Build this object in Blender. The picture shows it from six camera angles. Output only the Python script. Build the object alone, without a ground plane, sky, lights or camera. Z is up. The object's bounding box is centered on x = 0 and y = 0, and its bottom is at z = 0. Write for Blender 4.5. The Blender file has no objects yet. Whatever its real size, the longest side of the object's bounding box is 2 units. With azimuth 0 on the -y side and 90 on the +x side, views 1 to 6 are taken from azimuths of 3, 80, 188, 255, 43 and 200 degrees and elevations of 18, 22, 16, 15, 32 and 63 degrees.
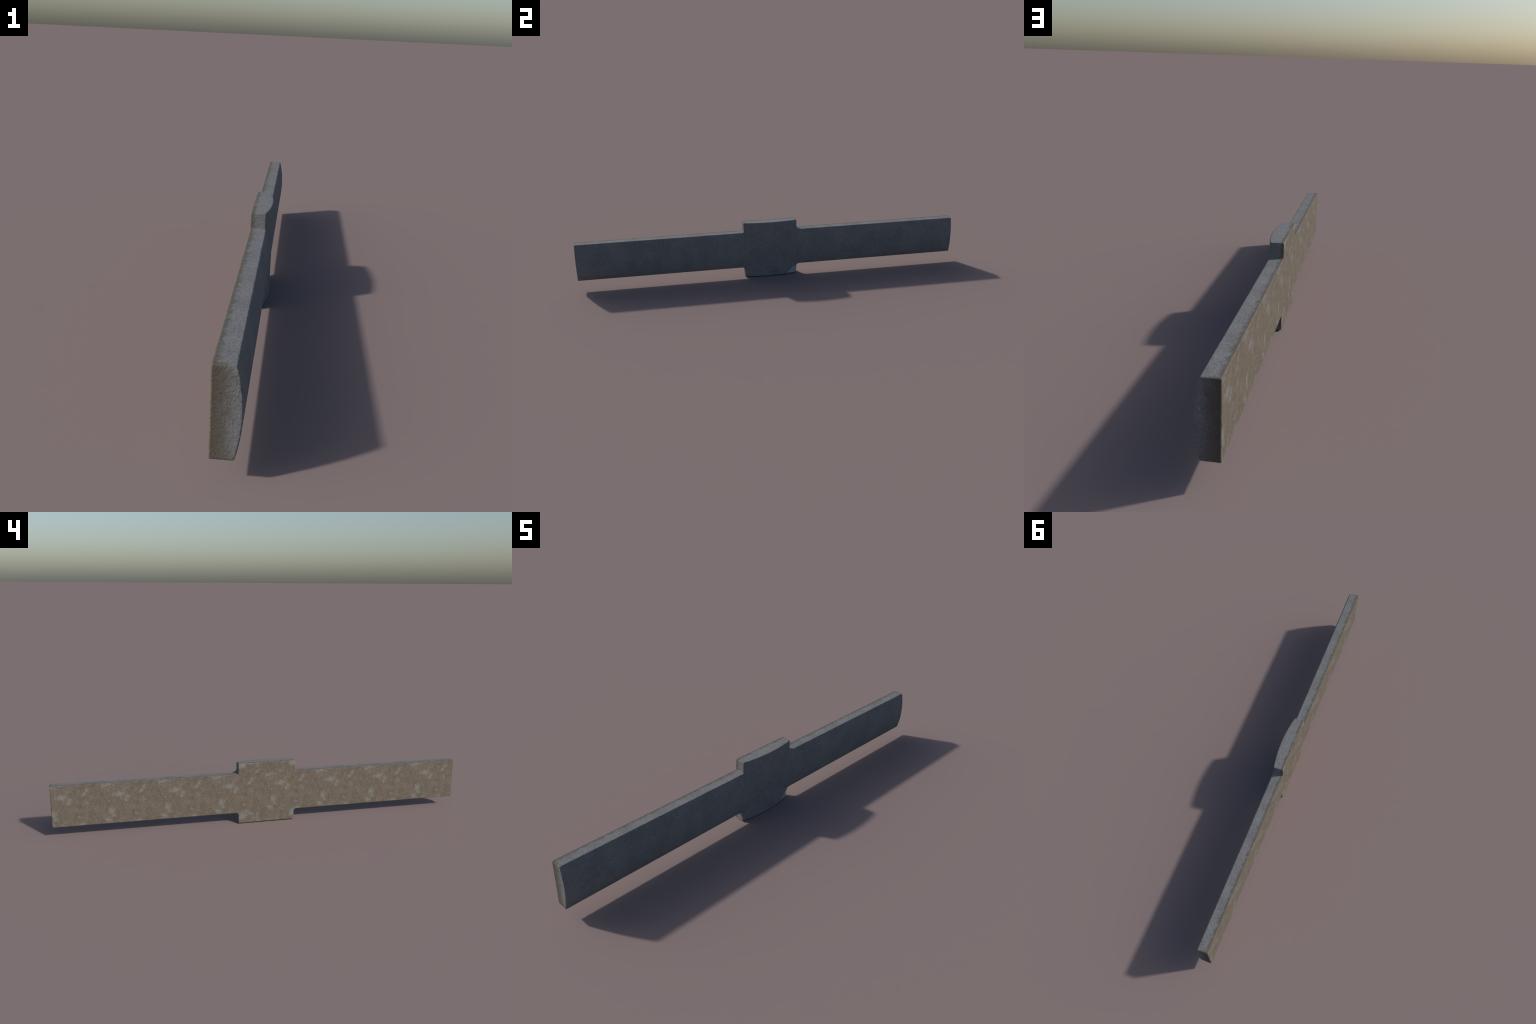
"""A weathered cast-concrete bar: two long arms either side of a taller middle
block.  Flat mould side at -x (stained tan, grey bare patches), crowned side at +x."""
import bpy, bmesh, math
import numpy as np
from mathutils import Vector, noise

# ---------------------------------------------------------------- dimensions
X_BACK = -0.0305           # flat stained side
HALF_LEN = 1.0             # arm tips at y = +-1
ARM_LOW, ARM_HIGH = 0.0523, 0.2460
BLOCK_HALF = 0.1390        # half width of the middle block along y
BLOCK_LOW, BLOCK_HIGH = 0.0, 0.2980
FLAT_T = 0.0610            # thickness of the slab before its front is crowned
ARM_EDGE, ARM_CROWN = 0.0168, 0.0300      # front x at the arm's edge and mid height
BLOCK_EDGE, BLOCK_CROWN = 0.0155, 0.0305  # front x at the block's edge and middle
RIM = 0.0022               # rounding of the long edges
VOXEL = 0.0018


# ---------------------------------------------------------------- outline of the slab
def arc(corner, start, end, steps=7):
    """Quarter ellipse from start to end, hugging the corner point."""
    (cy, cz), (sy, sz), (ey, ez) = corner, start, end
    pts = []
    for i in range(steps):
        t = i / (steps - 1) * math.pi / 2
        a, b = 1 - math.sin(t), 1 - math.cos(t)
        pts.append((cy + (sy - cy) * a + (ey - cy) * b, cz + (sz - cz) * a + (ez - cz) * b))
    return pts


def outline(depth, inset):
    """Closed cross outline in (y, z); depth 0 is the flat side, 1 the crowned side."""
    L, B = HALF_LEN - inset, BLOCK_HALF - inset
    a0, a1 = ARM_LOW + inset, ARM_HIGH - inset
    b0, b1 = BLOCK_LOW + inset, BLOCK_HIGH - inset
    r = 0.0030                                   # outer corners
    wide = 0.004 + 0.024 * depth ** 1.3          # flared fillet above the +y arm
    tall = 0.004 + 0.014 * depth ** 1.3
    low_y, low_z = 0.014, 0.013                  # fillets under the arms
    top = 0.0055                                 # fillet above the -y arm
    lean = 0.0034 - 0.0018 * depth                # -y shoulder of the block leans out at the flat side
    # corner, radius along y, radius along z, whether it starts along y
    corners = [
        ((L, a0), r, r, True), ((L, a1), r, r, False),
        ((B, a1), wide, tall, True), ((B, b1), r, r, False),
        ((-B - lean, b1), r, r, True), ((-B - lean, a1), top, top, False),
        ((-L, a1), 0.0035, 0.0035, True), ((-L, a0), r, r, False),
        ((-B, a0), low_y, low_z, True), ((-B, b0), r, r, False),
        ((B, b0), r, r, True), ((B, a0), low_y, low_z, False),
    ]
    pts, n = [], len(corners)
    for i, ((y, z), ry, rz, _) in enumerate(corners):
        py, pz = corners[i - 1][0]
        ny, nz = corners[(i + 1) % n][0]

        def toward(ty, tz):
            return (y + ry * (1 if ty > y else -1), z) if abs(tz - z) < 1e-9 else (y, z + rz * (1 if tz > z else -1))
        pts += arc((y, z), toward(py, pz), toward(ny, nz))
    return pts


def slab_mesh():
    bm = bmesh.new()
    layers = [(0.0, RIM), (RIM * 0.3 / FLAT_T, RIM * 0.3), (RIM / FLAT_T, 0.0)]
    layers += [(d, 0.0) for d in (0.2, 0.4, 0.6, 0.8)]
    layers += [(1 - RIM / FLAT_T, 0.0), (1 - RIM * 0.3 / FLAT_T, RIM * 0.3), (1.0, RIM)]
    rings = []
    for d, inset in layers:
        rings.append([bm.verts.new((X_BACK + d * FLAT_T, y, z)) for y, z in outline(d, inset)])
    n = len(rings[0])
    for a, b in zip(rings, rings[1:]):
        for i in range(n):
            bm.faces.new((a[i], a[(i + 1) % n], b[(i + 1) % n], b[i]))
    bm.faces.new(list(reversed(rings[0])))
    bm.faces.new(rings[-1])
    bmesh.ops.triangulate(bm, faces=bm.faces[:])
    bmesh.ops.recalc_face_normals(bm, faces=bm.faces[:])
    me = bpy.data.meshes.new("slab")
    bm.to_mesh(me)
    bm.free()
    return me


# ---------------------------------------------------------------- front crown
def bow(t, edge, crown):
    """Circular-looking bow: crown at t = 0, edge at |t| = 1."""
    return crown - (crown - edge) * t * t


def front_x(y, z):
    mid, half = (ARM_LOW + ARM_HIGH) / 2, (ARM_HIGH - ARM_LOW) / 2
    along = bow((z - mid) / half, ARM_EDGE, ARM_CROWN)
    up = bow(y / BLOCK_HALF, BLOCK_EDGE, BLOCK_CROWN)
    inside = np.abs(y) < BLOCK_HALF + 0.030
    k = 0.0009                                   # soft groin between the two bows
    both = 0.5 * (along + up + np.sqrt((along - up) ** 2 + k * k)) - 0.5 * k
    return np.where(inside, np.maximum(along, both), along)


def chip_edge(y, z):
    """> 0 inside the flake lost from the block's lower +y front corner."""
    jag = 0.004 * np.sin(y * 210 + 1.0) + 0.003 * np.sin(z * 340 + y * 120)
    slope = (y - 0.0835) * 0.043 / 0.036 - z      # slanting broken edge
    return np.minimum(slope + jag * 0.5, 0.0385 - z + jag * 0.15)


def build_body():
    me = slab_mesh()
    ob = bpy.data.objects.new("slab", me)
    bpy.context.scene.collection.objects.link(ob)
    mod = ob.modifiers.new("voxels", "REMESH")
    mod.mode, mod.voxel_size, mod.adaptivity = "VOXEL", VOXEL, 0.0
    sm = ob.modifiers.new("soften", "SMOOTH")
    sm.factor, sm.iterations = 0.5, 2
    dg = bpy.context.evaluated_depsgraph_get()
    out = bpy.data.meshes.new_from_object(ob.evaluated_get(dg))
    bpy.data.objects.remove(ob)
    bpy.data.meshes.remove(me)

    n = len(out.vertices)
    co = np.empty(n * 3, np.float64)
    out.vertices.foreach_get("co", co)
    co = co.reshape(-1, 3)
    nor = np.empty(n * 3, np.float32)
    out.vertex_normals.foreach_get("vector", nor)
    nor = nor.reshape(-1, 3)

    # gentle surface relief and nibbled arrises
    edge = np.clip((0.985 - np.abs(nor).max(1)) * 5.0, 0, 1)
    rough = np.empty(n)
    nick = np.empty(n)
    for i in range(n):
        p = Vector(co[i])
        rough[i] = noise.noise(p * 260.0) * 0.6 + noise.noise(p * 95.0)
        nick[i] = noise.noise(p * 105.0 + Vector((7.1, 3.3, 9.2))) if edge[i] > 0.01 else 0.0
    push = rough * 0.00016 - edge * np.clip(nick - 0.16, 0, 1) * 0.0032
    co += nor * push[:, None]

    # crown the front: scale the slab's depth to the bowed thickness
    share = (co[:, 0] - X_BACK) / FLAT_T
    fx = front_x(co[:, 1], co[:, 2])
    chip = chip_edge(co[:, 1], co[:, 2])
    inside = (np.abs(co[:, 1]) < BLOCK_HALF + 0.001) & (co[:, 1] > 0)
    lost = np.where(inside, np.clip(chip / 0.0015, 0, 1) * (0.0038 + 0.05 * np.clip(chip, 0, 0.05)), 0)
    lost *= np.clip((share - 0.55) / 0.45, 0, 1)
    co[:, 0] = X_BACK + share * (fx - X_BACK) - lost

    # the -y tip is knocked back at its upper front corner
    tip = np.clip((-co[:, 1] - 0.94) / 0.06, 0, 1) * np.clip((co[:, 2] - ARM_LOW) / 0.19, 0, 1)
    co[:, 1] += 0.0015 * tip * np.clip(share, 0, 1)

    # settle exactly into the bounding frame
    co[:, 2] -= co[:, 2].min()
    co[:, 1] -= (co[:, 1].max() + co[:, 1].min()) / 2
    co[:, 1] *= 1.0 / co[:, 1].max()
    co[:, 0] -= (co[:, 0].max() + co[:, 0].min()) / 2
    out.vertices.foreach_set("co", co.astype(np.float32).ravel())
    out.update()
    return out, co, share, chip


# ---------------------------------------------------------------- materials
class Graph:
    def __init__(self, name):
        self.mat = bpy.data.materials.new(name)
        self.mat.use_nodes = True
        self.t = self.mat.node_tree
        self.t.nodes.clear()
        self.out = self.t.nodes.new("ShaderNodeOutputMaterial")
        self.bsdf = self.t.nodes.new("ShaderNodeBsdfPrincipled")
        self.link(self.bsdf.outputs[0], self.out.inputs[0])
        self.pos = self.t.nodes.new("ShaderNodeTexCoord").outputs["Object"]

    def link(self, a, b):
        self.t.links.new(a, b)

    def put(self, sock, v):
        if isinstance(v, bpy.types.NodeSocket):
            self.link(v, sock)
        else:
            sock.default_value = v

    def math(self, op, a, b=0.0, c=0.0, clamp=False):
        n = self.t.nodes.new("ShaderNodeMath")
        n.operation, n.use_clamp = op, clamp
        for s, v in zip(n.inputs, (a, b, c)):
            self.put(s, v)
        return n.outputs[0]

    def vmath(self, op, a, b=(0, 0, 0), c=(0, 0, 0)):
        n = self.t.nodes.new("ShaderNodeVectorMath")
        n.operation = op
        for s, v in zip(n.inputs, (a, b, c)):
            self.put(s, v)
        return n.outputs["Value"] if op == "LENGTH" else n.outputs[0]

    def noise(self, scale, detail=2.0, rough=0.5, vec=None, colour=False):
        n = self.t.nodes.new("ShaderNodeTexNoise")
        self.link(vec or self.pos, n.inputs["Vector"])
        n.inputs["Scale"].default_value = scale
        n.inputs["Detail"].default_value = detail
        n.inputs["Roughness"].default_value = rough
        return n.outputs["Color" if colour else "Fac"]

    def spots(self, scale, radius, keep, vec=None):
        """Scattered round spots: a share `keep` of the Voronoi cells gets one."""
        n = self.t.nodes.new("ShaderNodeTexVoronoi")
        self.link(vec or self.pos, n.inputs["Vector"])
        n.inputs["Scale"].default_value = scale
        sep = self.t.nodes.new("ShaderNodeSeparateColor")
        self.link(n.outputs["Color"], sep.inputs[0])
        chosen = self.math("LESS_THAN", sep.outputs[0], keep)
        size = self.math("MULTIPLY_ADD", sep.outputs[1], radius * 0.7, radius * 0.5)
        disc = self.ramp(self.math("DIVIDE", n.outputs["Distance"], size), 1.0, 0.4)
        return self.math("MULTIPLY", chosen, disc)

    def ramp(self, v, lo, hi, out_lo=0.0, out_hi=1.0):
        """Smooth step; lo > hi gives a falling one."""
        if lo > hi:
            lo, hi, out_lo, out_hi = hi, lo, out_hi, out_lo
        n = self.t.nodes.new("ShaderNodeMapRange")
        n.interpolation_type = "SMOOTHSTEP"
        for k, x in zip(("Value", "From Min", "From Max", "To Min", "To Max"), (v, lo, hi, out_lo, out_hi)):
            self.put(n.inputs[k], x)
        return n.outputs["Result"]

    def mix(self, fac, a, b, kind="MIX"):
        n = self.t.nodes.new("ShaderNodeMix")
        n.data_type, n.blend_type = "RGBA", kind
        self.put(n.inputs["Factor"], fac)
        for s, v in (("A", a), ("B", b)):
            sock = [i for i in n.inputs if i.name == s and i.type == "RGBA"][0]
            self.put(sock, v if isinstance(v, bpy.types.NodeSocket) else (*v, 1.0))
        return [o for o in n.outputs if o.type == "RGBA"][0]

    def scale_colour(self, col, fac):
        n = self.t.nodes.new("ShaderNodeVectorMath")
        n.operation = "SCALE"
        self.link(col, n.inputs[0])
        self.put(n.inputs["Scale"], fac)
        return n.outputs[0]

    def x(self):
        s = self.t.nodes.new("ShaderNodeSeparateXYZ")
        self.link(self.pos, s.inputs[0])
        return s.outputs[0]

    def finish(self, colour, height, depth, roughness=0.9):
        self.link(colour, self.bsdf.inputs["Base Color"])
        self.bsdf.inputs["Roughness"].default_value = roughness
        self.bsdf.inputs["Specular IOR Level"].default_value = 0.25
        b = self.t.nodes.new("ShaderNodeBump")
        b.inputs["Strength"].default_value = 0.6
        b.inputs["Distance"].default_value = depth
        self.link(height, b.inputs["Height"])
        self.link(b.outputs[0], self.bsdf.inputs["Normal"])
        return self.mat


GREY = (0.222, 0.223, 0.226)
GREY_DARK = (0.104, 0.105, 0.108)
GREY_PALE = (0.34, 0.335, 0.325)
BROWN = (0.088, 0.073, 0.052)
TAN = (0.152, 0.128, 0.101)
TAN_DARK = (0.092, 0.077, 0.058)
TAN_PALE = (0.176, 0.153, 0.128)
BARE = (0.188, 0.187, 0.180)

TILE = 0.256       # the mould print on the flat side repeats at this pitch
# bare patches on the stained side: centre y, z, half width, half height, tilt, strength
PATCHES = [
    (0.6964, 0.1910, 0.019, 0.016, 0.0, 1.0),
    (0.6800, 0.1950, 0.009, 0.008, 0.0, 0.8),
    (0.7230, 0.1880, 0.007, 0.012, 0.0, 0.75),
    (0.6640, 0.1780, 0.013, 0.012, 0.0, 0.8),
    (0.6660, 0.1610, 0.006, 0.015, 0.35, 0.9),
    (0.6700, 0.2150, 0.008, 0.010, -0.5, 0.6),
    (0.8540, 0.2010, 0.007, 0.015, -0.8, 1.0),
    (0.8430, 0.2160, 0.009, 0.013, -0.4, 0.75),
    (0.7350, 0.1150, 0.017, 0.022, 0.2, 0.75),
    (0.7500, 0.0700, 0.020, 0.017, 0.0, 0.9),
    (0.7270, 0.0950, 0.013, 0.015, 0.0, 0.6),
    (0.7560, 0.2370, 0.026, 0.010, 0.25, 0.9),
    (0.7180, 0.2330, 0.010, 0.010, 0.0, 0.6),
    (0.8664, 0.0590, 0.024, 0.006, 0.0, 0.8),
    (0.8764, 0.0910, 0.013, 0.008, 0.0, 0.7),
    (0.8400, 0.1580, 0.014, 0.012, 0.0, 0.55),
    (0.7500, 0.1620, 0.012, 0.010, 0.0, 0.5),
    (0.8050, 0.1250, 0.018, 0.014, 0.0, 0.35),
    (0.1205, 0.0330, 0.024, 0.018, 0.3, 1.0),
    (0.0850, 0.0460, 0.020, 0.012, 0.0, 0.8),
    (0.0466, 0.0290, 0.007, 0.014, 0.0, 0.8),
    (-0.1246, 0.0430, 0.012, 0.014, 0.0, 0.7),
    (-0.0665, 0.2518, 0.020, 0.007, 0.0, 0.7),
    (0.0428, 0.2560, 0.017, 0.009, 0.5, 0.8),
]


def tiled_position(g):
    """Object coordinates rolled round a circle of circumference TILE along y and
    along z, so that noise on them repeats as the mould print does."""
    s = g.t.nodes.new("ShaderNodeSeparateXYZ")
    g.link(g.pos, s.inputs[0])
    k = 2 * math.pi / TILE
    ay = g.math("MULTIPLY", s.outputs[1], k)
    c = g.t.nodes.new("ShaderNodeCombineXYZ")
    g.put(c.inputs[0], g.math("MULTIPLY", g.math("COSINE", ay), 1 / k))
    g.put(c.inputs[1], g.math("MULTIPLY", g.math("SINE", ay), 1 / k))
    g.put(c.inputs[2], s.outputs[2])
    return c.outputs[0]


def concrete_grain(g, vec=None):
    fine = g.ramp(g.noise(360.0, 2.0, 0.6, vec), 0.30, 0.70)
    mid = g.ramp(g.noise(150.0, 3.0, 0.65, vec), 0.30, 0.70)
    broad = g.ramp(g.noise(12.0, 5.0, 0.7, vec), 0.34, 0.66)
    return fine, mid, broad


def weighted(g, *pairs):
    total = 0.0
    for v, w in pairs:
        total = g.math("MULTIPLY_ADD", v, w, total)
    return total


def grey_colour(g):
    fine, mid, broad = concrete_grain(g)
    col = g.mix(weighted(g, (fine, 0.44), (mid, 0.32), (broad, 0.26)), GREY_DARK, GREY)
    pale = g.math("ADD", g.spots(210.0, 0.40, 0.10), g.spots(120.0, 0.26, 0.06))
    dark = g.math("ADD", g.spots(180.0, 0.38, 0.10), g.spots(95.0, 0.22, 0.07))
    col = g.mix(g.math("MULTIPLY", pale, 0.70), col, GREY_PALE)
    col = g.mix(g.math("MULTIPLY", dark, 0.65), col, (0.045, 0.044, 0.043))
    height = weighted(g, (fine, 0.6), (mid, 1.0), (dark, -1.2))
    return col, height


def concrete_material():
    """Grey concrete of the crowned side, edges and ends; brown seeps from the stained side."""
    g = Graph("weathered_concrete")
    col, height = grey_colour(g)
    s = g.t.nodes.new("ShaderNodeSeparateXYZ")
    g.link(g.pos, s.inputs[0])
    x, y = s.outputs[0], g.math("ABSOLUTE", s.outputs[1])
    blot = g.noise(45.0, 4.0, 0.65)
    # brown water stain: a narrow strip on the long edges, wide on the sawn arm tips
    tip = g.ramp(y, 0.986, 0.996)
    reach = g.math("ADD", x, g.math("MULTIPLY_ADD", blot, 0.034, -0.017))
    strip = g.ramp(reach, -0.013, -0.025)
    wide = g.math("MULTIPLY", g.ramp(reach, 0.018, -0.012), tip)
    col = g.mix(g.math("MULTIPLY", strip, 0.72), col, BROWN)
    col = g.mix(g.math("MULTIPLY", wide, 0.74), col, BROWN)
    rust = g.math("MULTIPLY", g.ramp(g.noise(30.0, 3.0, 0.6), 0.54, 0.68), wide)
    col = g.mix(g.math("MULTIPLY", rust, 0.30), col, (0.115, 0.066, 0.040))
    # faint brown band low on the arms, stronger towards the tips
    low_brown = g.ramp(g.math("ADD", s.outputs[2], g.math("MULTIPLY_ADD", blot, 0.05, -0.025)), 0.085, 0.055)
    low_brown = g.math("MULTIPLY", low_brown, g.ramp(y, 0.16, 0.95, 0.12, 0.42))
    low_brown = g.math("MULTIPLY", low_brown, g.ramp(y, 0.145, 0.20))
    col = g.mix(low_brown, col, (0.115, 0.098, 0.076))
    # pale worn arris, broken
    near = g.math("ADD", x, g.math("MULTIPLY_ADD", g.noise(190.0, 3.0, 0.7), 0.008, -0.004))
    worn = g.math("MULTIPLY", g.ramp(near, -0.0272, -0.0292), g.ramp(g.noise(60.0, 3.0), 0.40, 0.58, 0.25, 0.9))
    col = g.mix(worn, col, TAN_PALE)
    return g.finish(col, height, 0.00065)


def stained_material():
    """The flat mould side: tan stain with grey bare patches repeating at TILE pitch."""
    g = Graph("tan_stained_concrete")
    tp = tiled_position(g)
    fine, mid, broad = concrete_grain(g, tp)
    cloud = g.ramp(g.noise(26.0, 4.0, 0.65, tp), 0.34, 0.66)
    col = g.mix(weighted(g, (cloud, 0.48), (fine, 0.30), (mid, 0.30)), TAN_DARK, TAN)
    mott = g.noise(70.0, 5.0, 0.8, tp)
    col = g.mix(g.math("MULTIPLY", g.ramp(mott, 0.50, 0.66), 0.65), col, TAN_PALE)
    # bare patches, their edges broken up by noise
    warp = g.vmath("MULTIPLY", g.vmath("SUBTRACT", g.noise(80.0, 5.0, 0.75, tp, colour=True), (0.5, 0.5, 0.5)), (0.0, 0.036, 0.036))
    p = g.vmath("ADD", g.pos, warp)
    h = TILE / 2
    total = None
    for y, z, w, t, tilt, strength in PATCHES:
        d = g.vmath("WRAP", g.vmath("SUBTRACT", p, (0, y, z)), (h, h, h), (-h, -h, -h))
        m = g.t.nodes.new("ShaderNodeMapping")
        m.vector_type = "TEXTURE"
        m.inputs["Rotation"].default_value = (-tilt, 0, 0)
        m.inputs["Scale"].default_value = (10.0, w, t)
        g.link(d, m.inputs["Vector"])
        v = g.math("MULTIPLY", g.ramp(g.vmath("LENGTH", m.outputs[0]), 1.7, 0.1), strength)
        total = v if total is None else g.math("MAXIMUM", total, v)
    lace = weighted(g, (g.noise(75.0, 3.0, 0.6, tp), 1.3), (g.noise(240.0, 3.0, 0.7, tp), 1.7))
    loose = g.math("MULTIPLY", g.ramp(g.noise(32.0, 5.0, 0.75, tp), 0.48, 0.70), 0.46)
    broken = g.math("ADD", g.math("MAXIMUM", total, loose), g.math("SUBTRACT", lace, 1.60))
    bare = g.ramp(broken, 0.05, 0.90)
    col = g.mix(g.math("MULTIPLY", bare, 0.86), col, BARE)
    pale = g.math("ADD", g.spots(230.0, 0.42, 0.15, tp), g.spots(140.0, 0.28, 0.08, tp))
    dark = g.spots(170.0, 0.26, 0.07, tp)
    col = g.mix(g.math("MULTIPLY", pale, 0.44), col, (0.265, 0.245, 0.215))
    col = g.mix(g.math("MULTIPLY", dark, 0.55), col, (0.050, 0.043, 0.034))
    height = weighted(g, (fine, 0.6), (mid, 0.8), (dark, -1.2))
    return g.finish(col, height, 0.0008)


def broken_material():
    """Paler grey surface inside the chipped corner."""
    g = Graph("broken_concrete")
    fine = g.noise(300.0, 3.0, 0.6)
    col = g.mix(g.ramp(fine, 0.3, 0.7), (0.29, 0.30, 0.305), (0.35, 0.36, 0.365))
    return g.finish(col, fine, 0.0008)


# ---------------------------------------------------------------- parts
def main():
    body, co, share, chip = build_body()
    mats = [concrete_material(), stained_material(), broken_material()]

    nf = len(body.polygons)
    quads = np.empty(len(body.loops), np.int32)
    body.loops.foreach_get("vertex_index", quads)
    start = np.empty(nf, np.int32)
    body.polygons.foreach_get("loop_start", start)
    count = np.empty(nf, np.int32)
    body.polygons.foreach_get("loop_total", count)
    centre = np.add.reduceat(co[quads], start, axis=0) / count[:, None]
    cshare = np.add.reduceat(share[quads], start) / count
    cchip = np.add.reduceat(chip[quads], start) / count
    normal = np.empty(len(co) * 3, np.float32)
    body.vertex_normals.foreach_get("vector", normal)
    normal = normal.reshape(-1, 3)

    slot = np.zeros(nf, np.int32)
    jag = np.array([noise.noise(Vector(c) * 120.0) for c in centre]) if nf < 4e5 else np.zeros(nf)
    slot[cshare < 0.034 + 0.022 * jag] = 1
    slot[(cshare > 0.975) & (cchip > 0) & (centre[:, 1] > 0) & (centre[:, 1] < BLOCK_HALF + 0.001)] = 2

    thing = bpy.data.objects.new("concrete_bar", None)
    thing.empty_display_size = 0.1
    bpy.context.scene.collection.objects.link(thing)
    thing["label"] = "long weathered concrete bar with a taller middle block"
    thing["category"] = "concrete bar"

    regions = [("arm", centre[:, 1] > BLOCK_HALF), ("arm", centre[:, 1] < -BLOCK_HALF),
               ("middle_block", np.abs(centre[:, 1]) <= BLOCK_HALF)]
    for name, pick in regions:
        faces = np.nonzero(pick)[0]
        loops = np.concatenate([quads[start[f]:start[f] + count[f]] for f in faces])
        used, inv = np.unique(loops, return_inverse=True)
        me = bpy.data.meshes.new(name)
        me.vertices.add(len(used))
        me.vertices.foreach_set("co", co[used].astype(np.float32).ravel())
        me.loops.add(len(loops))
        me.loops.foreach_set("vertex_index", inv.astype(np.int32))
        me.polygons.add(len(faces))
        ls = np.concatenate([[0], np.cumsum(count[faces])[:-1]]).astype(np.int32)
        me.polygons.foreach_set("loop_start", ls)
        for m in mats:
            me.materials.append(m)
        me.polygons.foreach_set("material_index", slot[faces])
        me.polygons.foreach_set("use_smooth", np.ones(len(faces), bool))
        me.update(calc_edges=True)
        me.validate()
        me.normals_split_custom_set_from_vertices(normal[used].tolist())
        ob = bpy.data.objects.new(name, me)
        bpy.context.scene.collection.objects.link(ob)
        ob.parent = thing
    bpy.data.meshes.remove(body)


main()
